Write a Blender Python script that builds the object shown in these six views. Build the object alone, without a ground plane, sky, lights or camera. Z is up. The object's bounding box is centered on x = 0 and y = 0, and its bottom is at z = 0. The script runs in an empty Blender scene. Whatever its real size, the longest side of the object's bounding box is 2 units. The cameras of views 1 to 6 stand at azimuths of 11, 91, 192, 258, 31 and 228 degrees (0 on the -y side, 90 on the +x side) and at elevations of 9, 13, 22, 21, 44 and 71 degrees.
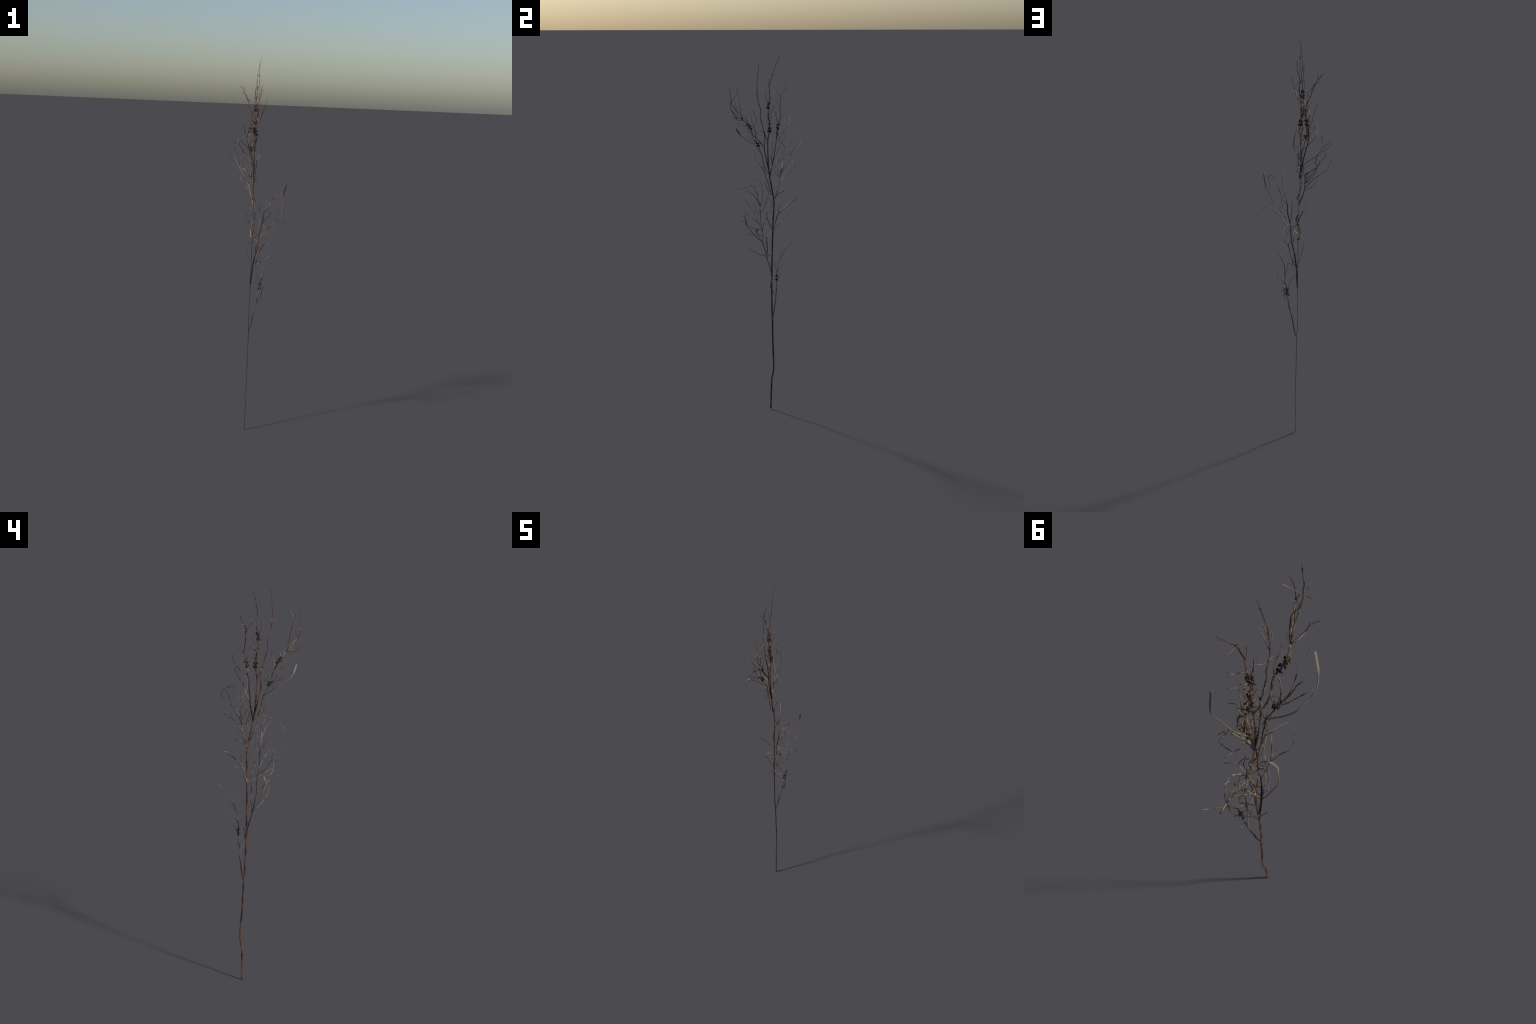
# A tall, dead, leafless plant: one thin flattened stem that forks again and
# again into wiry, knotty twigs, with a few clusters of open dry seed cups.
# Every limb is a lofted tube along a hand-placed spine (metres, z up).
import bpy, math, random
from mathutils import Vector, Matrix

rng = random.Random(7)

# ------------------------------------------------------------------ materials
def ramp(nt, stops):
    n = nt.nodes.new("ShaderNodeValToRGB")
    e = n.color_ramp.elements
    while len(e) > 1:
        e.remove(e[-1])
    for i, (p, c) in enumerate(stops):
        el = e[0] if i == 0 else e.new(p)
        el.position = p
        el.color = (*c, 1)
    return n

def noise(nt, co, scale, detail=3.0, rough=0.6, stretch=(1, 1, 1)):
    m = nt.nodes.new("ShaderNodeMapping")
    m.inputs["Scale"].default_value = stretch
    nt.links.new(co, m.inputs["Vector"])
    n = nt.nodes.new("ShaderNodeTexNoise")
    n.inputs["Scale"].default_value = scale
    n.inputs["Detail"].default_value = detail
    n.inputs["Roughness"].default_value = rough
    nt.links.new(m.outputs["Vector"], n.inputs["Vector"])
    return n.outputs["Fac"]

def bark(name, stops, fleck, fleck_from, rough_lo, rough_hi, scale=38.0):
    """Streaky bark: a long-grained colour noise, scattered flecks of another
    colour, patchy roughness so that some stretches glint, and fine bump."""
    mat = bpy.data.materials.new(name)
    mat.use_nodes = True
    nt = mat.node_tree
    b = nt.nodes["Principled BSDF"]
    co = nt.nodes.new("ShaderNodeTexCoord").outputs["Object"]
    base = ramp(nt, stops)
    nt.links.new(noise(nt, co, scale, 4.0, 0.65, (1, 1, 0.45)), base.inputs["Fac"])
    mask = ramp(nt, [(fleck_from, (0, 0, 0)), (fleck_from + 0.10, (1, 1, 1))])
    nt.links.new(noise(nt, co, scale * 1.7, 2.0, 0.5), mask.inputs["Fac"])
    mix = nt.nodes.new("ShaderNodeMix")
    mix.data_type = "RGBA"
    nt.links.new(mask.outputs["Color"], mix.inputs["Factor"])
    nt.links.new(base.outputs["Color"], mix.inputs["A"])
    mix.inputs["B"].default_value = (*fleck, 1)
    nt.links.new(mix.outputs["Result"], b.inputs["Base Color"])
    rr = nt.nodes.new("ShaderNodeMapRange")
    rr.inputs["To Min"].default_value = rough_lo
    rr.inputs["To Max"].default_value = rough_hi
    nt.links.new(noise(nt, co, 60.0), rr.inputs["Value"])
    nt.links.new(rr.outputs["Result"], b.inputs["Roughness"])
    bump = nt.nodes.new("ShaderNodeBump")
    bump.inputs["Strength"].default_value = 0.35
    bump.inputs["Distance"].default_value = 0.0006
    nt.links.new(noise(nt, co, 420.0, 3.0, 0.6, (1, 1, 0.35)), bump.inputs["Height"])
    nt.links.new(bump.outputs["Normal"], b.inputs["Normal"])
    return mat

STEM_BARK = bark("stem_bark",
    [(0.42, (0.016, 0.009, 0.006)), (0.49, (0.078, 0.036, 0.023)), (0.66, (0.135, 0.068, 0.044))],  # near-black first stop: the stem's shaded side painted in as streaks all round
    (0.15, 0.10, 0.068), 0.66, 0.35, 0.75)
TWIG_BARK = bark("twig_bark",
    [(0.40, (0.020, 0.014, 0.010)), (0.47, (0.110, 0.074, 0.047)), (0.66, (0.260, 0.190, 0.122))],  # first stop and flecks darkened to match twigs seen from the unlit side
    (0.030, 0.020, 0.013), 0.60, 0.20, 0.72)
STRIP_BARK = bark("peeled_bark",
    [(0.25, (0.115, 0.080, 0.056)), (0.60, (0.160, 0.120, 0.090)), (0.85, (0.190, 0.150, 0.115))],
    (0.07, 0.045, 0.03), 0.66, 0.5, 0.8, 24.0)
POD_SKIN = bark("pod_skin",
    [(0.35, (0.020, 0.010, 0.006)), (0.55, (0.080, 0.036, 0.017)), (0.78, (0.190, 0.098, 0.048))],
    (0.02, 0.011, 0.007), 0.56, 0.5, 0.85, 90.0)

# ------------------------------------------------------------------- geometry
def spline(pts, step=0.006):
    """Centripetal-like Catmull-Rom through the control points, even steps."""
    P = [Vector(p) for p in pts]
    if len(P) == 2:
        P = [P[0], P[0].lerp(P[1], 0.5), P[1]]
    Q = [P[0] * 2 - P[1]] + P + [P[-1] * 2 - P[-2]]
    out = []
    for i in range(1, len(Q) - 2):
        a, b, c, d = Q[i - 1:i + 3]
        L = (c - b).length
        k = max(2, int(L / step))
        ta = (c - a) * min(0.5, 0.5 * L / max((b - a).length, 1e-4))
        tb = (d - b) * min(0.5, 0.5 * L / max((d - c).length, 1e-4))
        for j in range(k):
            t = j / k
            h00 = 2 * t**3 - 3 * t**2 + 1
            h10 = t**3 - 2 * t**2 + t
            h01 = -2 * t**3 + 3 * t**2
            h11 = t**3 - t**2
            out.append(b * h00 + ta * h10 + c * h01 + tb * h11)
    out.append(P[-1].copy())
    return out

def frames(line):
    T = []
    for i in range(len(line)):
        a = line[max(i - 1, 0)]
        b = line[min(i + 1, len(line) - 1)]
        T.append((b - a).normalized() if (b - a).length > 1e-9 else Vector((0, 0, 1)))
    return T

class Builder:
    def __init__(self):
        self.v, self.f = [], []

    def ring(self, c, u, w, ru, rw, n):
        i0 = len(self.v)
        for k in range(n):
            a = 2 * math.pi * k / n
            self.v.append(c + u * (ru * math.cos(a)) + w * (rw * math.sin(a)))
        return i0

    def tube(self, line, ru, rw, face, n=8):
        """Loft: half-width ru(i) across, half-thickness rw(i) along `face`."""
        T = frames(line)
        rings = []
        for i, (c, t) in enumerate(zip(line, T)):
            w = face - t * face.dot(t)
            w = w.normalized() if w.length > 1e-3 else t.orthogonal().normalized()
            u = t.cross(w)
            rings.append(self.ring(c, u, w, ru(i), rw(i), n))
        for a, b in zip(rings[:-1], rings[1:]):
            for k in range(n):
                k2 = (k + 1) % n
                self.f.append((a + k, a + k2, b + k2, b + k))
        self.f.append(tuple(rings[0] + k for k in range(n))[::-1])
        self.f.append(tuple(rings[-1] + k for k in range(n)))

    def knob(self, c, t, r, long=1.5):
        """A small bud: a pointed spindle of three rings."""
        w = t.orthogonal().normalized()
        u = t.cross(w)
        prof = [(-1.0, 0.35), (-0.35, 1.0), (0.45, 0.75), (1.3, 0.12)]
        rs = [self.ring(c + t * (r * long * a), u, w, r * b, r * b, 6) for a, b in prof]
        for a, b in zip(rs[:-1], rs[1:]):
            for k in range(6):
                k2 = (k + 1) % 6
                self.f.append((a + k, a + k2, b + k2, b + k))
        self.f.append(tuple(rs[0] + k for k in range(6))[::-1])
        self.f.append(tuple(rs[-1] + k for k in range(6)))

    def mesh(self, name, mat):
        me = bpy.data.meshes.new(name)
        me.from_pydata([tuple(p) for p in self.v], [], self.f)
        me.materials.append(mat)
        for p in me.polygons:
            p.use_smooth = True
        me.validate()
        me.update()
        return me

def add(name, me, parent):
    ob = bpy.data.objects.new(name, me)
    bpy.context.scene.collection.objects.link(ob)
    ob.parent = parent
    return ob

plant = bpy.data.objects.new("dried_plant", None)
bpy.context.scene.collection.objects.link(plant)
plant["label"] = "tall dead leafless plant stalk with wiry brown twigs"
plant["category"] = "dry plant"

THICK = 1.35    # overall stoutness of branches and twigs
SPINE = {}      # smoothed centre line of every limb and twig
LIMB = {}       # limb name -> object

# Flattened pieces: which way the broad face looks, how thick (share of width)
FACE = {
    "stem": ((1, 0, 0), 0.30), "leader": ((1, 0, 0.1), 0.5), "second": ((1, 0, 0.1), 0.5),
    "mm": ((0.35, -1, 0.2), 0.5),
}
# Twigs whose end is a broad peeled strip: face, half-width (m), start, taper
STRIP = {
    "curve": ((-0.45, -0.35, 0.75), 0.0040, 0.74),
    "tstrip": ((-0.2, 0.45, 0.8), 0.0036, 0.66),
    "l1": ((0.75, -0.6, 0.2), 0.0038, 0.45),
    "pcurve": ((-0.4, -0.7, 0.4), 0.0022, 0.86),
    "right_peel": ((-0.55, -0.6, 0.45), 0.0036, 0.02),
    "m0": ((-0.3, 0.2, 0.9), 0.0046, 0.72),
}

def build(name, kind, r0, r1, pts, parent, mat, knots):
    line = spline(pts)
    SPINE[name] = line
    n = len(line)
    s = [0.0]
    for a, b in zip(line[:-1], line[1:]):
        s.append(s[-1] + (b - a).length)
    L = max(s[-1], 1e-4)
    ph = rng.uniform(0, 6.28)
    # swollen nodes at uneven spacing, each with one or two buds beside it
    nodes = []
    if knots:
        d = rng.uniform(0.012, 0.03)
        while d < L - 0.008:
            nodes.append(d)
            d += rng.uniform(0.016, 0.036)

    def rad(i):
        t = s[i] / L
        r = (r0 + (r1 - r0) * t ** 0.85) * 0.001 * (1.12 if name == "stem" else 1.3 if r0 > 2 else THICK)
        r *= 1 + 0.09 * math.sin(s[i] * 260 + ph) + 0.06 * math.sin(s[i] * 610 + ph * 2)
        for d in nodes:
            q = (s[i] - d) / 0.0035
            if abs(q) < 3:
                r *= 1 + 0.35 * math.exp(-q * q)
        return r

    B = Builder()
    face, thick = FACE.get(name, ((0.3, 0.2, 1), 1.0))
    if name in STRIP:
        face, half, start = STRIP[name]
        def width(i):
            t = (s[i] / L - start) / 0.10
            k = min(1, max(0, t)); k = k * k * (3 - 2 * k)
            return rad(i) * (1 - k) + half * k if k else rad(i)
        def depth(i):
            t = (s[i] / L - start) / 0.10
            k = min(1, max(0, t))
            return min(rad(i), 0.0013) * (1 - k) + 0.0009 * k
        B.tube(line, width, depth, Vector(face), 12)
    else:
        B.tube(line, rad, lambda i: max(rad(i) * thick, 0.0006), Vector(face), 10 if r0 > 2 else 7)
    T = frames(line)
    for d in nodes:
        i = min(range(n), key=lambda k: abs(s[k] - d))
        if name in STRIP and s[i] / L > STRIP[name][2]:
            continue
        side = T[i].orthogonal().normalized()
        side.rotate(Matrix.Rotation(rng.uniform(0, 6.28), 3, T[i]))
        for sg in ((1,) if rng.random() < 0.6 else (1, -1)):
            out = (T[i] * 0.8 + side * sg).normalized()
            r = rng.uniform(0.0006, 0.0010) * (1.0 if r0 < 2 else 1.35)
            B.knob(line[i] + side * (sg * rad(i) * 0.9), out, r, rng.uniform(1.2, 2.0))
    return add(kind, B.mesh(kind, mat), parent)

def limb(name, r0, r1, pts):
    LIMB[name] = build(name, "stem" if name == "stem" else "branch", r0, r1, pts, plant,
                       STEM_BARK if name in ("stem", "leader", "mm", "right", "second") else TWIG_BARK,
                       name != "stem")

def twig(name, on, r0, r1, pts):
    build(name, "twig", r0, r1, pts, LIMB[on], STRIP_BARK if name in STRIP else TWIG_BARK, True)


# --- stem --------------------------------------------------
limb("stem", 4.3, 3.6, [(-0.005, 0.032, 0.000), (-0.005, 0.038, 0.185), (-0.007, 0.046, 0.221), (-0.006, 0.049, 0.267), (-0.005, 0.043, 0.429), (-0.005, 0.042, 0.525), (-0.007, 0.039, 0.604), (-0.005, 0.038, 0.803), (-0.005, 0.044, 1.053), (-0.003, 0.046, 1.117), (-0.005, 0.050, 1.180), (-0.006, 0.049, 1.227), (-0.007, 0.040, 1.278), (-0.007, 0.027, 1.350)])
twig("n5a", "stem", 1.1, 0.9, [(-0.007, 0.027, 1.350), (-0.015, 0.025, 1.362), (-0.017, 0.018, 1.373), (-0.017, 0.011, 1.384), (-0.013, -0.004, 1.414)])
twig("stub1", "stem", 1.8, 1.6, [(-0.006, 0.049, 1.227), (-0.011, 0.058, 1.237), (-0.018, 0.076, 1.259), (-0.015, 0.107, 1.272)])
twig("stub2", "stem", 2.2, 1.6, [(-0.005, 0.044, 1.052), (-0.014, 0.049, 1.069), (-0.016, 0.055, 1.087), (-0.016, 0.061, 1.106), (-0.010, 0.072, 1.145), (-0.005, 0.084, 1.156), (-0.004, 0.096, 1.167), (-0.005, 0.107, 1.178), (-0.008, 0.119, 1.188), (-0.021, 0.148, 1.214), (-0.030, 0.171, 1.222)])
twig("stub2b", "stem", 1.2, 1.0, [(-0.009, 0.074, 1.146), (-0.011, 0.074, 1.164), (-0.019, 0.076, 1.182), (-0.027, 0.082, 1.198), (-0.033, 0.087, 1.214)])
twig("n3b", "stem", 1.7, 1.3, [(-0.005, 0.044, 1.053), (-0.003, 0.030, 1.081), (0.005, 0.014, 1.122), (0.008, 0.012, 1.144), (0.001, 0.008, 1.166)])
twig("n3d", "stem", 1.0, 0.5, [(-0.005, 0.044, 1.053), (0.021, 0.058, 1.073), (0.041, 0.070, 1.092), (0.049, 0.082, 1.109), (0.048, 0.091, 1.118), (0.041, 0.101, 1.126), (0.032, 0.111, 1.134), (0.005, 0.127, 1.152)])

# --- leader --------------------------------------------------
limb("leader", 2.8, 0.8, [(-0.007, 0.027, 1.350), (-0.005, 0.021, 1.409), (-0.005, 0.017, 1.487), (-0.002, 0.017, 1.546), (-0.001, 0.020, 1.571), (-0.004, 0.026, 1.599), (-0.006, 0.026, 1.628), (-0.009, 0.019, 1.730), (-0.012, 0.027, 1.769), (-0.010, 0.029, 1.779), (-0.004, 0.025, 1.828), (0.001, 0.030, 1.861), (0.001, 0.037, 1.893), (-0.004, 0.053, 1.934), (-0.005, 0.064, 1.961), (-0.004, 0.074, 1.981), (-0.003, 0.079, 1.999)])
twig("link", "leader", 1.8, 1.5, [(-0.002, 0.017, 1.543), (-0.010, 0.007, 1.571), (-0.012, 0.003, 1.581), (-0.009, -0.000, 1.590), (-0.003, -0.004, 1.602)])
twig("t1", "leader", 0.9, 0.5, [(0.001, 0.038, 1.896), (-0.006, 0.056, 1.903), (-0.005, 0.070, 1.913)])
twig("t2", "leader", 1.0, 0.5, [(-0.010, 0.028, 1.783), (-0.006, 0.042, 1.795), (-0.004, 0.054, 1.806), (-0.003, 0.064, 1.819), (-0.001, 0.068, 1.847)])
twig("t3", "leader", 1.0, 0.5, [(-0.004, 0.025, 1.826), (-0.007, 0.022, 1.840), (-0.006, 0.020, 1.854), (-0.007, 0.020, 1.885)])
twig("t4", "leader", 0.8, 0.5, [(0.001, 0.038, 1.894), (-0.007, 0.035, 1.909)])
twig("t5", "leader", 1.1, 0.5, [(-0.011, 0.023, 1.749), (-0.008, 0.010, 1.766), (-0.007, 0.005, 1.815)])
twig("t7", "leader", 1.1, 0.5, [(-0.007, 0.022, 1.686), (-0.004, 0.039, 1.714), (-0.004, 0.054, 1.742), (-0.004, 0.069, 1.763), (-0.005, 0.072, 1.776)])
twig("t8", "leader", 1.2, 0.5, [(-0.006, 0.026, 1.626), (-0.005, 0.031, 1.640), (-0.008, 0.040, 1.705), (-0.014, 0.044, 1.729), (-0.021, 0.052, 1.750)])
twig("t9", "leader", 0.9, 0.5, [(-0.006, 0.025, 1.638), (-0.013, 0.038, 1.652), (-0.023, 0.051, 1.674), (-0.025, 0.057, 1.684), (-0.025, 0.057, 1.698), (-0.025, 0.052, 1.709)])
twig("t10", "leader", 0.9, 0.5, [(-0.006, 0.026, 1.630), (-0.007, 0.004, 1.665)])
twig("t11", "leader", 0.9, 0.5, [(-0.006, 0.026, 1.624), (-0.008, 0.038, 1.633), (-0.009, 0.042, 1.643), (-0.009, 0.044, 1.654)])
twig("t12", "leader", 0.9, 0.5, [(-0.007, 0.022, 1.687), (-0.005, 0.010, 1.699), (-0.011, 0.014, 1.708)])

# --- side_leader --------------------------------------------------
limb("second", 2.4, 0.8, [(-0.007, 0.027, 1.350), (-0.009, 0.027, 1.363), (-0.007, 0.009, 1.447), (-0.003, -0.003, 1.511), (-0.006, 0.000, 1.539), (-0.008, -0.000, 1.581), (-0.007, -0.023, 1.677), (-0.009, -0.022, 1.714), (-0.007, -0.035, 1.767), (0.001, -0.041, 1.845), (0.002, -0.037, 1.878), (0.012, -0.029, 1.962)])
twig("s1", "second", 1.0, 0.8, [(-0.008, -0.003, 1.590), (-0.003, -0.016, 1.602), (0.004, -0.026, 1.608)])
twig("s3", "second", 0.9, 0.5, [(-0.005, -0.037, 1.784), (0.000, -0.036, 1.786), (0.004, -0.038, 1.789), (0.020, -0.041, 1.810), (0.025, -0.042, 1.812), (0.031, -0.044, 1.813)])
twig("s4", "second", 0.9, 0.5, [(0.000, -0.040, 1.830), (0.010, -0.041, 1.844), (0.015, -0.040, 1.847), (0.021, -0.040, 1.848), (0.028, -0.041, 1.844)])
twig("s5", "second", 0.9, 0.5, [(-0.004, -0.038, 1.800), (-0.005, -0.046, 1.804), (-0.001, -0.049, 1.807), (0.003, -0.052, 1.807), (0.017, -0.062, 1.800)])
twig("s6", "second", 0.8, 0.5, [(-0.008, -0.030, 1.745), (-0.007, -0.043, 1.746)])

# --- right_leader --------------------------------------------------
limb("right", 2.4, 0.8, [(-0.007, 0.027, 1.350), (-0.005, 0.030, 1.363), (-0.008, 0.032, 1.375), (-0.018, 0.042, 1.417), (-0.028, 0.049, 1.462), (-0.040, 0.057, 1.507), (-0.049, 0.061, 1.544), (-0.050, 0.064, 1.558), (-0.050, 0.066, 1.573), (-0.042, 0.070, 1.616), (-0.037, 0.079, 1.650), (-0.036, 0.084, 1.666), (-0.038, 0.083, 1.697), (-0.042, 0.083, 1.711), (-0.059, 0.084, 1.748), (-0.066, 0.086, 1.775), (-0.076, 0.089, 1.794), (-0.094, 0.108, 1.825), (-0.118, 0.125, 1.852)])
twig("r1", "right", 1.1, 0.5, [(-0.036, 0.084, 1.670), (-0.049, 0.099, 1.688), (-0.054, 0.112, 1.699), (-0.057, 0.120, 1.708), (-0.067, 0.120, 1.732)])
twig("r2", "right", 1.0, 0.5, [(-0.042, 0.083, 1.712), (-0.043, 0.079, 1.725), (-0.049, 0.072, 1.760)])
twig("r3", "right", 1.0, 0.5, [(-0.058, 0.084, 1.745), (-0.039, 0.085, 1.753), (-0.061, 0.081, 1.778), (-0.070, 0.076, 1.792), (-0.086, 0.069, 1.814), (-0.095, 0.065, 1.821)])
twig("r4", "right", 1.0, 0.5, [(-0.092, 0.105, 1.821), (-0.091, 0.108, 1.831), (-0.093, 0.108, 1.842), (-0.091, 0.109, 1.853)])
twig("r4b", "right", 0.9, 0.5, [(-0.064, 0.086, 1.767), (-0.072, 0.096, 1.778), (-0.083, 0.108, 1.780)])
twig("r6", "right", 0.9, 0.5, [(-0.074, 0.088, 1.791), (-0.077, 0.094, 1.799), (-0.084, 0.100, 1.806), (-0.095, 0.111, 1.810), (-0.108, 0.121, 1.814)])
twig("r7", "right", 1.1, 0.5, [(-0.038, 0.077, 1.640), (-0.038, 0.066, 1.656), (-0.043, 0.057, 1.692), (-0.045, 0.051, 1.707)])
twig("r7b", "right", 1.0, 0.5, [(-0.038, 0.077, 1.640), (-0.038, 0.067, 1.658), (-0.045, 0.062, 1.703)])
twig("r8", "right", 1.4, 0.6, [(-0.048, 0.060, 1.539), (-0.029, 0.062, 1.543), (-0.011, 0.080, 1.567), (-0.008, 0.088, 1.577), (-0.009, 0.096, 1.589), (-0.018, 0.111, 1.612), (-0.025, 0.128, 1.632), (-0.029, 0.131, 1.637), (-0.046, 0.135, 1.656), (-0.074, 0.135, 1.676)])
twig("r9", "right", 0.9, 0.5, [(-0.009, 0.085, 1.573), (-0.007, 0.092, 1.582), (-0.009, 0.099, 1.591), (-0.015, 0.114, 1.605)])
twig("R2", "right", 1.5, 0.6, [(-0.021, 0.044, 1.430), (-0.007, 0.050, 1.448), (0.002, 0.056, 1.464), (0.008, 0.062, 1.478), (0.015, 0.070, 1.503), (0.016, 0.073, 1.514), (0.015, 0.083, 1.531), (0.009, 0.103, 1.560), (0.002, 0.113, 1.582), (-0.007, 0.118, 1.610)])
twig("R2b", "right", 1.2, 0.6, [(-0.014, 0.038, 1.401), (0.008, 0.043, 1.406), (0.002, 0.054, 1.414), (-0.003, 0.065, 1.423), (-0.010, 0.101, 1.466), (-0.018, 0.120, 1.490), (-0.031, 0.130, 1.514), (-0.052, 0.118, 1.530)])
twig("R2c", "right", 1.8, 1.6, [(-0.019, 0.043, 1.423), (-0.003, 0.042, 1.427), (0.002, 0.037, 1.451), (0.003, 0.029, 1.470)])
twig("r11", "right", 0.8, 0.5, [(-0.016, 0.041, 1.412), (-0.003, 0.038, 1.430), (-0.000, 0.037, 1.445), (-0.001, 0.040, 1.470), (0.000, 0.041, 1.483), (0.019, 0.043, 1.523), (0.020, 0.045, 1.552)])

# --- fork --------------------------------------------------
limb("zero", 2.0, 1.5, [(-0.007, 0.044, 1.255), (0.005, 0.039, 1.254), (-0.002, 0.030, 1.270), (-0.007, 0.025, 1.288), (-0.010, 0.020, 1.305), (-0.010, 0.016, 1.324), (-0.008, 0.009, 1.336), (-0.005, -0.004, 1.406), (-0.006, -0.009, 1.434), (-0.006, -0.013, 1.467)])
twig("curve", "zero", 1.3, 1.0, [(-0.006, -0.013, 1.467), (-0.039, -0.039, 1.499), (-0.054, -0.057, 1.517), (-0.058, -0.067, 1.529), (-0.061, -0.097, 1.543), (-0.061, -0.108, 1.552), (-0.058, -0.119, 1.560), (-0.051, -0.129, 1.569), (-0.041, -0.139, 1.584), (-0.013, -0.156, 1.613)])
twig("z2", "zero", 0.9, 0.5, [(-0.006, 0.003, 1.371), (0.015, 0.004, 1.370), (0.011, -0.004, 1.382), (0.009, -0.012, 1.394), (0.014, -0.043, 1.443), (0.016, -0.054, 1.470), (0.018, -0.056, 1.479), (0.016, -0.058, 1.489), (0.007, -0.057, 1.503), (-0.010, -0.057, 1.516), (-0.033, -0.057, 1.529)])
twig("z3", "zero", 0.9, 0.5, [(-0.006, 0.002, 1.377), (-0.016, -0.015, 1.398), (-0.026, -0.024, 1.416)])

# --- arching --------------------------------------------------
limb("ww", 2.2, 0.8, [(-0.003, -0.003, 1.517), (-0.003, -0.026, 1.543), (0.000, -0.036, 1.556), (0.006, -0.047, 1.569), (0.013, -0.055, 1.576), (0.016, -0.063, 1.582), (0.013, -0.069, 1.597), (0.005, -0.081, 1.626), (0.005, -0.090, 1.636), (0.008, -0.098, 1.646), (0.019, -0.116, 1.664), (0.028, -0.131, 1.686), (0.042, -0.175, 1.748), (0.043, -0.173, 1.772), (0.045, -0.179, 1.786), (0.053, -0.182, 1.817), (0.058, -0.185, 1.851)])
twig("w1", "ww", 1.0, 0.6, [(0.042, -0.175, 1.748), (0.047, -0.197, 1.770)])
twig("w2a", "ww", 1.3, 0.6, [(0.018, -0.114, 1.663), (0.036, -0.133, 1.674), (0.045, -0.145, 1.675), (0.061, -0.172, 1.711), (0.062, -0.177, 1.722), (0.057, -0.181, 1.733), (0.043, -0.182, 1.744), (0.024, -0.183, 1.754)])
twig("w2b", "ww", 1.2, 0.6, [(0.018, -0.114, 1.663), (0.012, -0.125, 1.667), (0.011, -0.134, 1.672), (0.014, -0.161, 1.669), (0.013, -0.176, 1.678), (-0.000, -0.182, 1.695)])
twig("w2c", "ww", 1.2, 0.6, [(0.018, -0.114, 1.663), (0.018, -0.131, 1.660), (0.018, -0.138, 1.660), (0.017, -0.144, 1.662), (0.014, -0.153, 1.670), (0.013, -0.160, 1.679), (0.013, -0.165, 1.698)])
twig("w11", "ww", 1.2, 0.6, [(0.028, -0.133, 1.687), (0.042, -0.142, 1.676), (0.046, -0.147, 1.690), (0.048, -0.150, 1.695), (0.057, -0.164, 1.705), (0.064, -0.174, 1.717), (0.072, -0.180, 1.737), (0.077, -0.179, 1.760), (0.081, -0.177, 1.768), (0.085, -0.177, 1.782)])
twig("w3", "ww", 1.3, 0.7, [(0.018, -0.115, 1.663), (0.024, -0.118, 1.678), (0.032, -0.127, 1.704), (0.034, -0.131, 1.733), (0.031, -0.133, 1.747), (0.026, -0.135, 1.763), (0.017, -0.135, 1.788), (0.016, -0.146, 1.811), (0.015, -0.145, 1.829), (0.015, -0.149, 1.839)])
twig("w4", "ww", 1.0, 0.6, [(0.042, -0.175, 1.752), (0.041, -0.164, 1.777), (0.043, -0.158, 1.788), (0.057, -0.131, 1.835)])
twig("w5", "ww", 1.0, 0.6, [(0.035, -0.154, 1.717), (0.038, -0.158, 1.737), (0.040, -0.156, 1.752), (0.045, -0.150, 1.764)])
twig("w6", "ww", 1.1, 0.6, [(0.031, -0.141, 1.699), (0.038, -0.145, 1.715), (0.039, -0.151, 1.739)])
twig("w7", "ww", 1.0, 0.6, [(0.005, -0.091, 1.638), (0.005, -0.090, 1.650), (0.000, -0.094, 1.659), (0.003, -0.101, 1.668), (0.030, -0.115, 1.694)])
twig("w8", "ww", 1.0, 0.6, [(0.005, -0.085, 1.631), (0.019, -0.089, 1.648), (0.029, -0.100, 1.669)])

# --- spray --------------------------------------------------
limb("pp", 2.4, 1.8, [(-0.006, 0.049, 1.227), (-0.029, 0.071, 1.286), (-0.038, 0.082, 1.317), (-0.039, 0.082, 1.345)])
twig("pa", "pp", 1.1, 0.5, [(-0.039, 0.082, 1.345), (-0.040, 0.088, 1.360), (-0.042, 0.103, 1.388), (-0.057, 0.122, 1.409), (-0.070, 0.131, 1.417)])
twig("loop2", "pp", 1.4, 0.6, [(-0.039, 0.082, 1.345), (-0.051, 0.084, 1.353), (-0.075, 0.092, 1.384), (-0.091, 0.107, 1.409), (-0.096, 0.114, 1.422), (-0.099, 0.125, 1.436), (-0.097, 0.145, 1.463), (-0.099, 0.150, 1.478), (-0.104, 0.155, 1.493), (-0.117, 0.168, 1.519), (-0.124, 0.170, 1.530), (-0.135, 0.166, 1.544), (-0.165, 0.153, 1.568)])
twig("parc", "pp", 1.4, 0.7, [(-0.039, 0.082, 1.345), (-0.041, 0.089, 1.362), (-0.039, 0.099, 1.389), (-0.037, 0.114, 1.413), (-0.037, 0.121, 1.424), (-0.039, 0.130, 1.436), (-0.044, 0.140, 1.447), (-0.061, 0.160, 1.469), (-0.088, 0.182, 1.491), (-0.102, 0.187, 1.502), (-0.126, 0.196, 1.524), (-0.151, 0.190, 1.544), (-0.180, 0.168, 1.567)])
twig("pthick", "pp", 1.7, 1.6, [(-0.039, 0.082, 1.345), (-0.049, 0.085, 1.361), (-0.045, 0.086, 1.374), (-0.046, 0.088, 1.386), (-0.054, 0.092, 1.397), (-0.096, 0.105, 1.430)])
twig("pz", "pp", 0.9, 0.5, [(-0.096, 0.105, 1.430), (-0.103, 0.103, 1.445), (-0.107, 0.100, 1.454), (-0.102, 0.097, 1.464), (-0.087, 0.092, 1.479), (-0.063, 0.087, 1.494)])
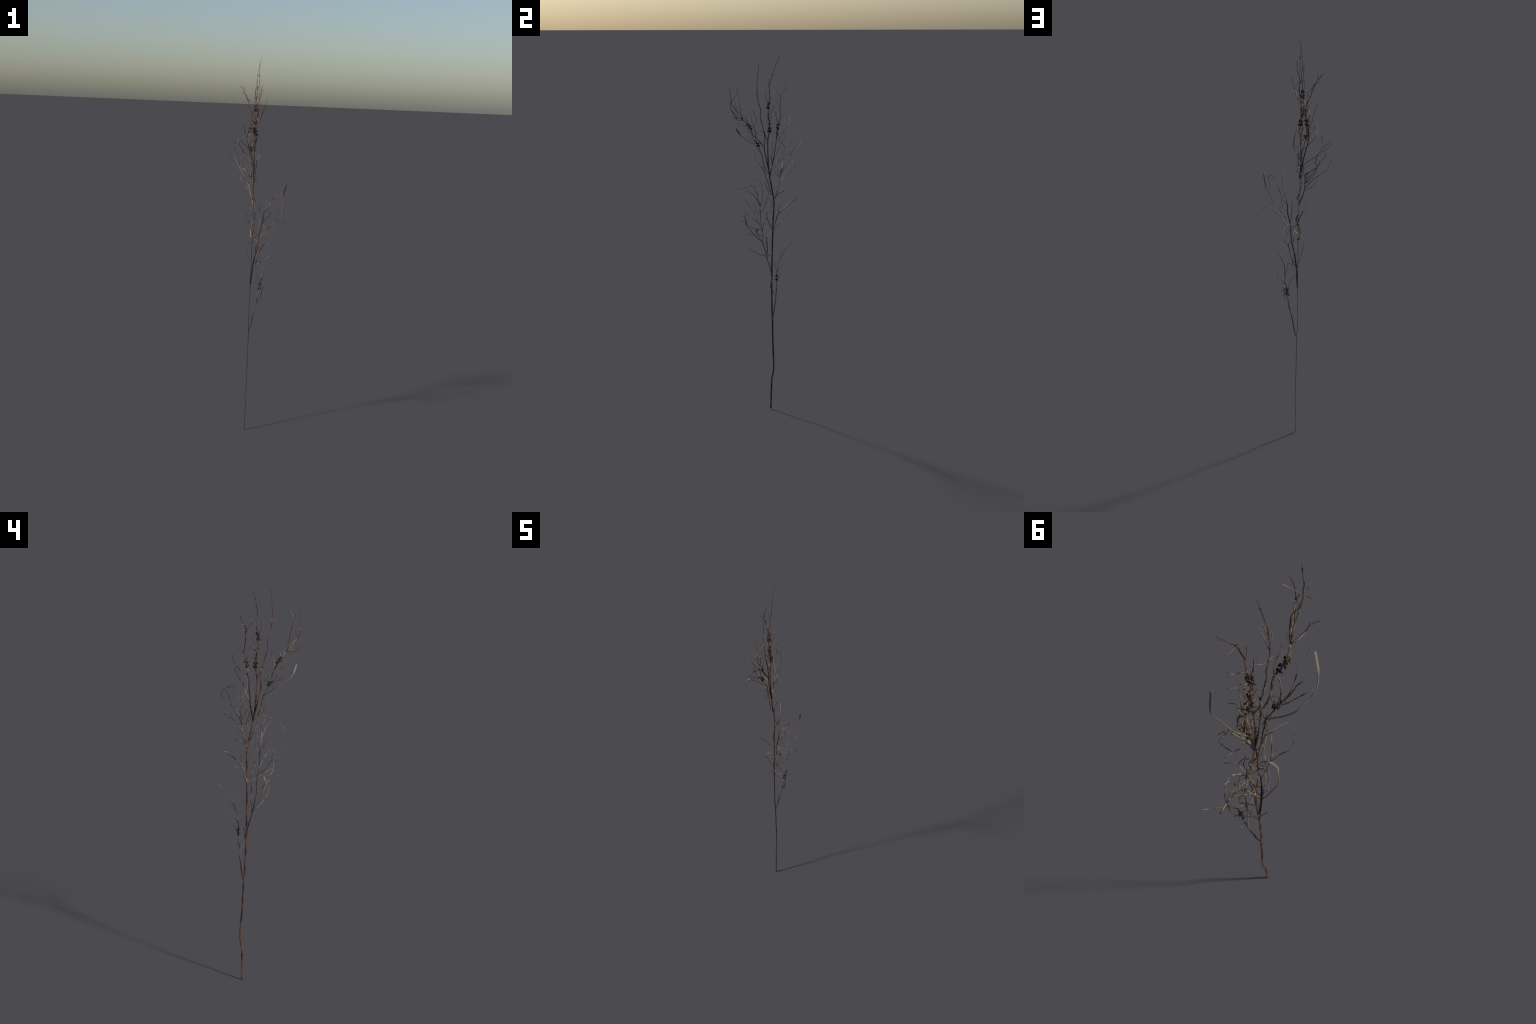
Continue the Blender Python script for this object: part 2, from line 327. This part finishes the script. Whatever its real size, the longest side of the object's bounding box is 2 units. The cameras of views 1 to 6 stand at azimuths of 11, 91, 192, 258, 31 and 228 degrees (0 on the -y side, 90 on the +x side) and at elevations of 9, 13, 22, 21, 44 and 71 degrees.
twig("ptip", "pp", 1.3, 0.6, [(-0.038, 0.082, 1.318), (-0.049, 0.092, 1.332), (-0.067, 0.115, 1.361), (-0.107, 0.143, 1.402), (-0.118, 0.149, 1.411), (-0.129, 0.153, 1.420), (-0.149, 0.153, 1.434), (-0.158, 0.145, 1.458), (-0.167, 0.133, 1.481)])
twig("pleft", "pp", 1.1, 0.6, [(-0.036, 0.079, 1.308), (-0.049, 0.083, 1.316), (-0.060, 0.088, 1.323), (-0.080, 0.102, 1.340), (-0.097, 0.121, 1.365), (-0.101, 0.130, 1.378)])
twig("pw", "pp", 1.1, 0.5, [(-0.038, 0.082, 1.319), (-0.043, 0.094, 1.327), (-0.049, 0.133, 1.365), (-0.051, 0.143, 1.378), (-0.057, 0.153, 1.390), (-0.066, 0.163, 1.402), (-0.090, 0.183, 1.425)])
twig("pu", "pp", 1.0, 0.5, [(-0.039, 0.082, 1.345), (-0.011, 0.081, 1.358), (-0.012, 0.074, 1.376), (-0.018, 0.068, 1.392), (-0.030, 0.066, 1.406), (-0.077, 0.061, 1.444)])
twig("pcurve", "pp", 1.0, 0.9, [(-0.039, 0.082, 1.345), (-0.053, 0.056, 1.365), (-0.061, 0.051, 1.376), (-0.070, 0.053, 1.389), (-0.089, 0.061, 1.417), (-0.105, 0.073, 1.442), (-0.129, 0.102, 1.479), (-0.136, 0.108, 1.490), (-0.137, 0.110, 1.499), (-0.137, 0.105, 1.505), (-0.125, 0.087, 1.529), (-0.119, 0.082, 1.537), (-0.114, 0.080, 1.546), (-0.109, 0.076, 1.574)])

# --- lower --------------------------------------------------
limb("mm", 2.8, 1.6, [(-0.005, 0.038, 0.805), (0.008, 0.011, 0.901), (0.018, -0.001, 0.953), (0.028, -0.009, 0.988), (0.037, -0.011, 1.025), (0.040, -0.012, 1.060), (0.045, -0.018, 1.098), (0.049, -0.021, 1.117), (0.059, -0.023, 1.155), (0.061, -0.024, 1.174), (0.061, -0.025, 1.192), (0.061, -0.023, 1.202)])
twig("m0", "mm", 1.1, 1.0, [(0.007, 0.013, 0.893), (-0.005, 0.002, 0.931), (-0.018, -0.019, 0.989), (-0.021, -0.025, 1.001), (-0.018, -0.034, 1.021), (-0.007, -0.040, 1.035), (0.003, -0.048, 1.044), (0.018, -0.045, 1.053), (0.030, -0.039, 1.068)])
twig("n3c", "mm", 1.1, 0.8, [(0.010, 0.009, 0.910), (0.026, 0.011, 0.907), (0.026, 0.012, 0.923), (0.028, 0.012, 0.940), (0.032, 0.013, 0.957), (0.047, 0.010, 1.001), (0.046, 0.014, 1.018), (0.039, 0.023, 1.030), (0.012, 0.039, 1.050)])
twig("m0t", "mm", 1.3, 0.6, [(0.008, 0.011, 0.900), (0.012, 0.000, 0.911), (0.023, -0.017, 0.919), (0.038, -0.035, 0.927), (0.071, -0.064, 0.952), (0.089, -0.079, 0.965), (0.122, -0.087, 0.992)])
twig("mt2", "mm", 1.2, 0.6, [(0.007, 0.012, 0.897), (0.012, 0.019, 0.910), (0.023, 0.016, 0.934), (0.034, 0.016, 0.961), (0.046, 0.013, 1.001), (0.059, 0.011, 1.023), (0.066, 0.006, 1.032), (0.072, -0.003, 1.037), (0.079, -0.019, 1.040), (0.087, -0.070, 1.052), (0.086, -0.122, 1.049), (0.074, -0.178, 1.034)])
twig("m1", "mm", 1.6, 0.7, [(0.027, -0.009, 0.987), (0.027, -0.022, 1.000), (0.030, -0.035, 1.012), (0.039, -0.060, 1.038), (0.047, -0.070, 1.052), (0.057, -0.080, 1.068), (0.070, -0.090, 1.083), (0.096, -0.099, 1.114), (0.122, -0.104, 1.147), (0.139, -0.107, 1.164)])
twig("m1b", "mm", 1.0, 0.5, [(0.093, -0.098, 1.110), (0.094, -0.113, 1.122), (0.106, -0.135, 1.128)])
twig("m1c", "mm", 1.0, 0.5, [(0.083, -0.094, 1.098), (0.096, -0.099, 1.126), (0.116, -0.100, 1.147), (0.149, -0.097, 1.187)])
twig("m1d", "mm", 0.9, 0.5, [(0.039, -0.059, 1.038), (0.041, -0.074, 1.036), (0.042, -0.089, 1.041)])
twig("mq", "mm", 1.3, 0.6, [(0.040, -0.012, 1.061), (0.036, -0.020, 1.081), (0.018, -0.032, 1.100), (0.009, -0.042, 1.112), (-0.003, -0.057, 1.149), (-0.018, -0.078, 1.176), (-0.011, -0.096, 1.203), (0.002, -0.111, 1.226)])
twig("ma", "mm", 1.2, 0.6, [(0.041, -0.013, 1.063), (0.062, -0.057, 1.076), (0.081, -0.086, 1.088), (0.095, -0.099, 1.100), (0.106, -0.101, 1.110), (0.117, -0.098, 1.120), (0.139, -0.087, 1.141), (0.162, -0.072, 1.164), (0.190, -0.055, 1.158)])
twig("mb", "mm", 1.2, 0.6, [(0.040, -0.013, 1.062), (0.059, -0.020, 1.087), (0.084, -0.037, 1.115), (0.127, -0.079, 1.161), (0.140, -0.091, 1.168), (0.153, -0.097, 1.173), (0.161, -0.097, 1.184), (0.169, -0.093, 1.195)])
twig("tstrip", "mm", 1.2, 0.9, [(0.060, -0.023, 1.166), (0.088, -0.009, 1.188), (0.111, 0.001, 1.209), (0.126, 0.007, 1.228), (0.135, 0.012, 1.246), (0.153, 0.024, 1.292), (0.171, -0.000, 1.356)])
twig("m3", "mm", 1.2, 0.7, [(0.041, -0.013, 1.063), (0.044, -0.009, 1.078), (0.043, -0.002, 1.108), (0.042, 0.004, 1.120), (0.036, 0.014, 1.145), (0.027, 0.039, 1.186), (0.027, 0.041, 1.207), (0.032, 0.022, 1.248)])
twig("mtwo", "mm", 1.8, 0.8, [(0.061, -0.023, 1.202), (0.086, -0.033, 1.231), (0.108, -0.036, 1.275), (0.127, -0.050, 1.303), (0.136, -0.055, 1.319), (0.146, -0.068, 1.330)])
twig("mone", "mm", 1.6, 0.8, [(0.061, -0.023, 1.202), (0.080, -0.029, 1.224), (0.113, -0.052, 1.265), (0.135, -0.070, 1.285), (0.155, -0.092, 1.300)])
twig("mthree", "mm", 1.0, 0.5, [(0.144, -0.065, 1.328), (0.138, -0.083, 1.318), (0.136, -0.094, 1.310), (0.136, -0.098, 1.279)])
twig("mfour", "mm", 0.9, 0.5, [(0.145, -0.066, 1.328), (0.146, -0.082, 1.323), (0.149, -0.094, 1.317), (0.151, -0.118, 1.314), (0.159, -0.135, 1.312), (0.173, -0.152, 1.310)])
twig("mfive", "mm", 0.8, 0.5, [(0.149, -0.099, 1.317), (0.166, -0.108, 1.307), (0.174, -0.118, 1.297), (0.178, -0.128, 1.286), (0.179, -0.148, 1.266), (0.179, -0.168, 1.237), (0.186, -0.188, 1.210)])
twig("msix", "mm", 1.1, 0.5, [(0.061, -0.023, 1.202), (0.066, -0.019, 1.217), (0.075, -0.009, 1.260), (0.086, -0.011, 1.288), (0.088, -0.012, 1.305), (0.088, -0.014, 1.321), (0.085, -0.029, 1.344), (0.086, -0.065, 1.345)])
twig("mr", "mm", 1.0, 0.5, [(0.058, -0.023, 1.153), (0.073, -0.034, 1.165), (0.085, -0.042, 1.178), (0.095, -0.049, 1.198), (0.098, -0.052, 1.212), (0.090, -0.056, 1.225), (0.076, -0.059, 1.237)])
twig("fk", "mm", 0.9, 0.5, [(0.011, 0.008, 0.915), (0.024, 0.012, 0.914), (0.051, 0.061, 0.940), (0.065, 0.078, 0.954)])

# --- low --------------------------------------------------
limb("ll", 2.0, 0.8, [(-0.006, 0.042, 0.542), (0.003, 0.049, 0.573), (0.015, 0.058, 0.648), (0.023, 0.062, 0.685), (0.034, 0.064, 0.738), (0.045, 0.068, 0.829), (0.050, 0.068, 0.828), (0.049, 0.078, 0.885), (0.048, 0.111, 0.950), (0.062, 0.170, 1.031)])
twig("l1", "ll", 1.2, 1.0, [(0.023, 0.062, 0.685), (0.053, 0.032, 0.743), (0.058, 0.034, 0.764), (0.062, 0.039, 0.804)])
twig("l1b", "ll", 0.9, 0.6, [(0.059, 0.035, 0.774), (0.063, 0.053, 0.782), (0.067, 0.060, 0.792), (0.082, 0.070, 0.809)])
twig("l2", "ll", 0.9, 0.5, [(0.031, 0.064, 0.723), (0.032, 0.070, 0.732), (0.027, 0.076, 0.742), (0.020, 0.089, 0.751)])
twig("l3", "ll", 0.9, 0.5, [(0.039, 0.066, 0.776), (0.043, 0.074, 0.792), (0.043, 0.092, 0.826)])
twig("l4", "ll", 0.9, 0.5, [(0.040, 0.066, 0.782), (0.034, 0.066, 0.799), (0.030, 0.067, 0.831), (0.027, 0.063, 0.844), (0.022, 0.058, 0.856), (0.013, 0.055, 0.867), (0.000, 0.051, 0.877)])
twig("llw", "ll", 1.1, 0.6, [(0.050, 0.069, 0.832), (0.062, 0.084, 0.855), (0.081, 0.101, 0.883), (0.079, 0.109, 0.906)])
twig("l7", "ll", 0.8, 0.5, [(0.049, 0.076, 0.876), (0.032, 0.092, 0.946)])

# --- podded --------------------------------------------------
limb("xx", 1.6, 0.8, [(-0.006, -0.013, 1.467), (-0.017, -0.032, 1.511), (-0.018, -0.038, 1.527), (-0.019, -0.049, 1.561), (-0.017, -0.051, 1.591), (-0.012, -0.055, 1.612), (-0.008, -0.053, 1.633), (-0.006, -0.044, 1.660), (-0.001, -0.052, 1.687), (0.000, -0.059, 1.703), (-0.001, -0.067, 1.718)])
twig("w9", "xx", 1.3, 0.6, [(-0.018, -0.038, 1.527), (-0.023, -0.045, 1.534), (-0.025, -0.052, 1.541), (-0.029, -0.066, 1.566), (-0.029, -0.073, 1.579), (-0.025, -0.087, 1.603), (-0.020, -0.103, 1.624), (-0.012, -0.140, 1.641), (-0.009, -0.146, 1.647)])
twig("w10", "xx", 1.2, 0.6, [(-0.018, -0.038, 1.527), (-0.031, -0.050, 1.535), (-0.048, -0.081, 1.558), (-0.056, -0.093, 1.570), (-0.062, -0.105, 1.574)])
twig("loopl", "xx", 1.1, 0.6, [(-0.019, -0.047, 1.552), (-0.032, -0.042, 1.565), (-0.036, -0.043, 1.576), (-0.044, -0.053, 1.602), (-0.049, -0.067, 1.635), (-0.054, -0.072, 1.648), (-0.059, -0.075, 1.660), (-0.058, -0.073, 1.692)])

# a peeled flap of bark on the right leader, just under its seed cups
twig("right_peel", "right", 1.5, 2.5, [(-0.0495, 0.063, 1.560), (-0.048, 0.066, 1.586), (-0.043, 0.070, 1.620)])

# ------------------------------------------------------------------- seed cups
def cup_mesh():
    """An open dry seed cup: a short pedicel, a flared wall with a five-notched
    rim, and a hollow inside."""
    B = Builder()
    n = 15
    def wall(prof, notch):
        rs = []
        for z, r in prof:
            i0 = len(B.v)
            for k in range(n):
                a = 2 * math.pi * k / n
                m = 1 + notch * (0.14 * math.cos(5 * a)) * max(0, z - 0.4)
                dz = notch * 0.22 * math.cos(5 * a) * max(0, z - 0.55)
                B.v.append(Vector((r * m * math.cos(a), r * m * math.sin(a), z + dz)))
            rs.append(i0)
        for a, b in zip(rs[:-1], rs[1:]):
            for k in range(n):
                k2 = (k + 1) % n
                B.f.append((a + k, a + k2, b + k2, b + k))
        B.f.append(tuple(rs[0] + k for k in range(n))[::-1])
        B.f.append(tuple(rs[-1] + k for k in range(n)))
    wall([(-0.9, 0.14), (-0.2, 0.16), (0.0, 0.42), (0.25, 0.78), (0.6, 0.98), (1.0, 1.06),
          (1.02, 0.88), (0.6, 0.72), (0.3, 0.45), (0.22, 0.1)], 1)
    return B.mesh("seed_cup", POD_SKIN)

CUP = cup_mesh()

def cups(on, at, count, spread, size, seed):
    """`count` cups around the spine of limb `on`, near height `at`."""
    R = random.Random(seed)
    line = SPINE[on]
    i0 = min(range(len(line)), key=lambda k: (line[k] - Vector(at)).length)
    T = frames(line)
    for k in range(count):
        off = (k / max(count - 1, 1) - 0.5) * spread
        i = i0
        acc = 0.0
        st = 1 if off > 0 else -1
        while acc < abs(off) and 0 < i < len(line) - 1:
            acc += (line[i + st] - line[i]).length
            i += st
        side = T[i].orthogonal().normalized()
        side.rotate(Matrix.Rotation(k * 2.4 + R.uniform(-0.5, 0.5), 3, T[i]))
        axis = (side + T[i] * R.uniform(-0.2, 0.7)).normalized()
        r = size * R.uniform(0.8, 1.2)
        ob = add("seed_cup", CUP, LIMB[on])
        M = axis.to_track_quat("Z", "Y").to_matrix().to_4x4()
        M = Matrix.Translation(line[i] + axis * (r * R.uniform(0.85, 1.3))) @ M @ Matrix.Diagonal((r, r, r, 1))
        ob.matrix_world = M

cups("leader", (0, 0.04, 1.735), 14, 0.028, 0.0042, 1)
cups("leader", (0, 0.03, 1.672), 5, 0.016, 0.0036, 2)
cups("leader", (0, 0.03, 1.607), 13, 0.015, 0.0046, 3)
cups("right", (-0.02, 0.072, 1.619), 12, 0.018, 0.0042, 4)
cups("right", (-0.02, 0.067, 1.578), 3, 0.010, 0.0032, 5)
cups("ww", (-0.007, -0.082, 1.624), 13, 0.030, 0.0040, 6)
cups("xx", (-0.023, -0.037, 1.524), 10, 0.014, 0.0046, 7)
cups("ll", (0.041, 0.065, 0.79), 11, 0.018, 0.0040, 8)
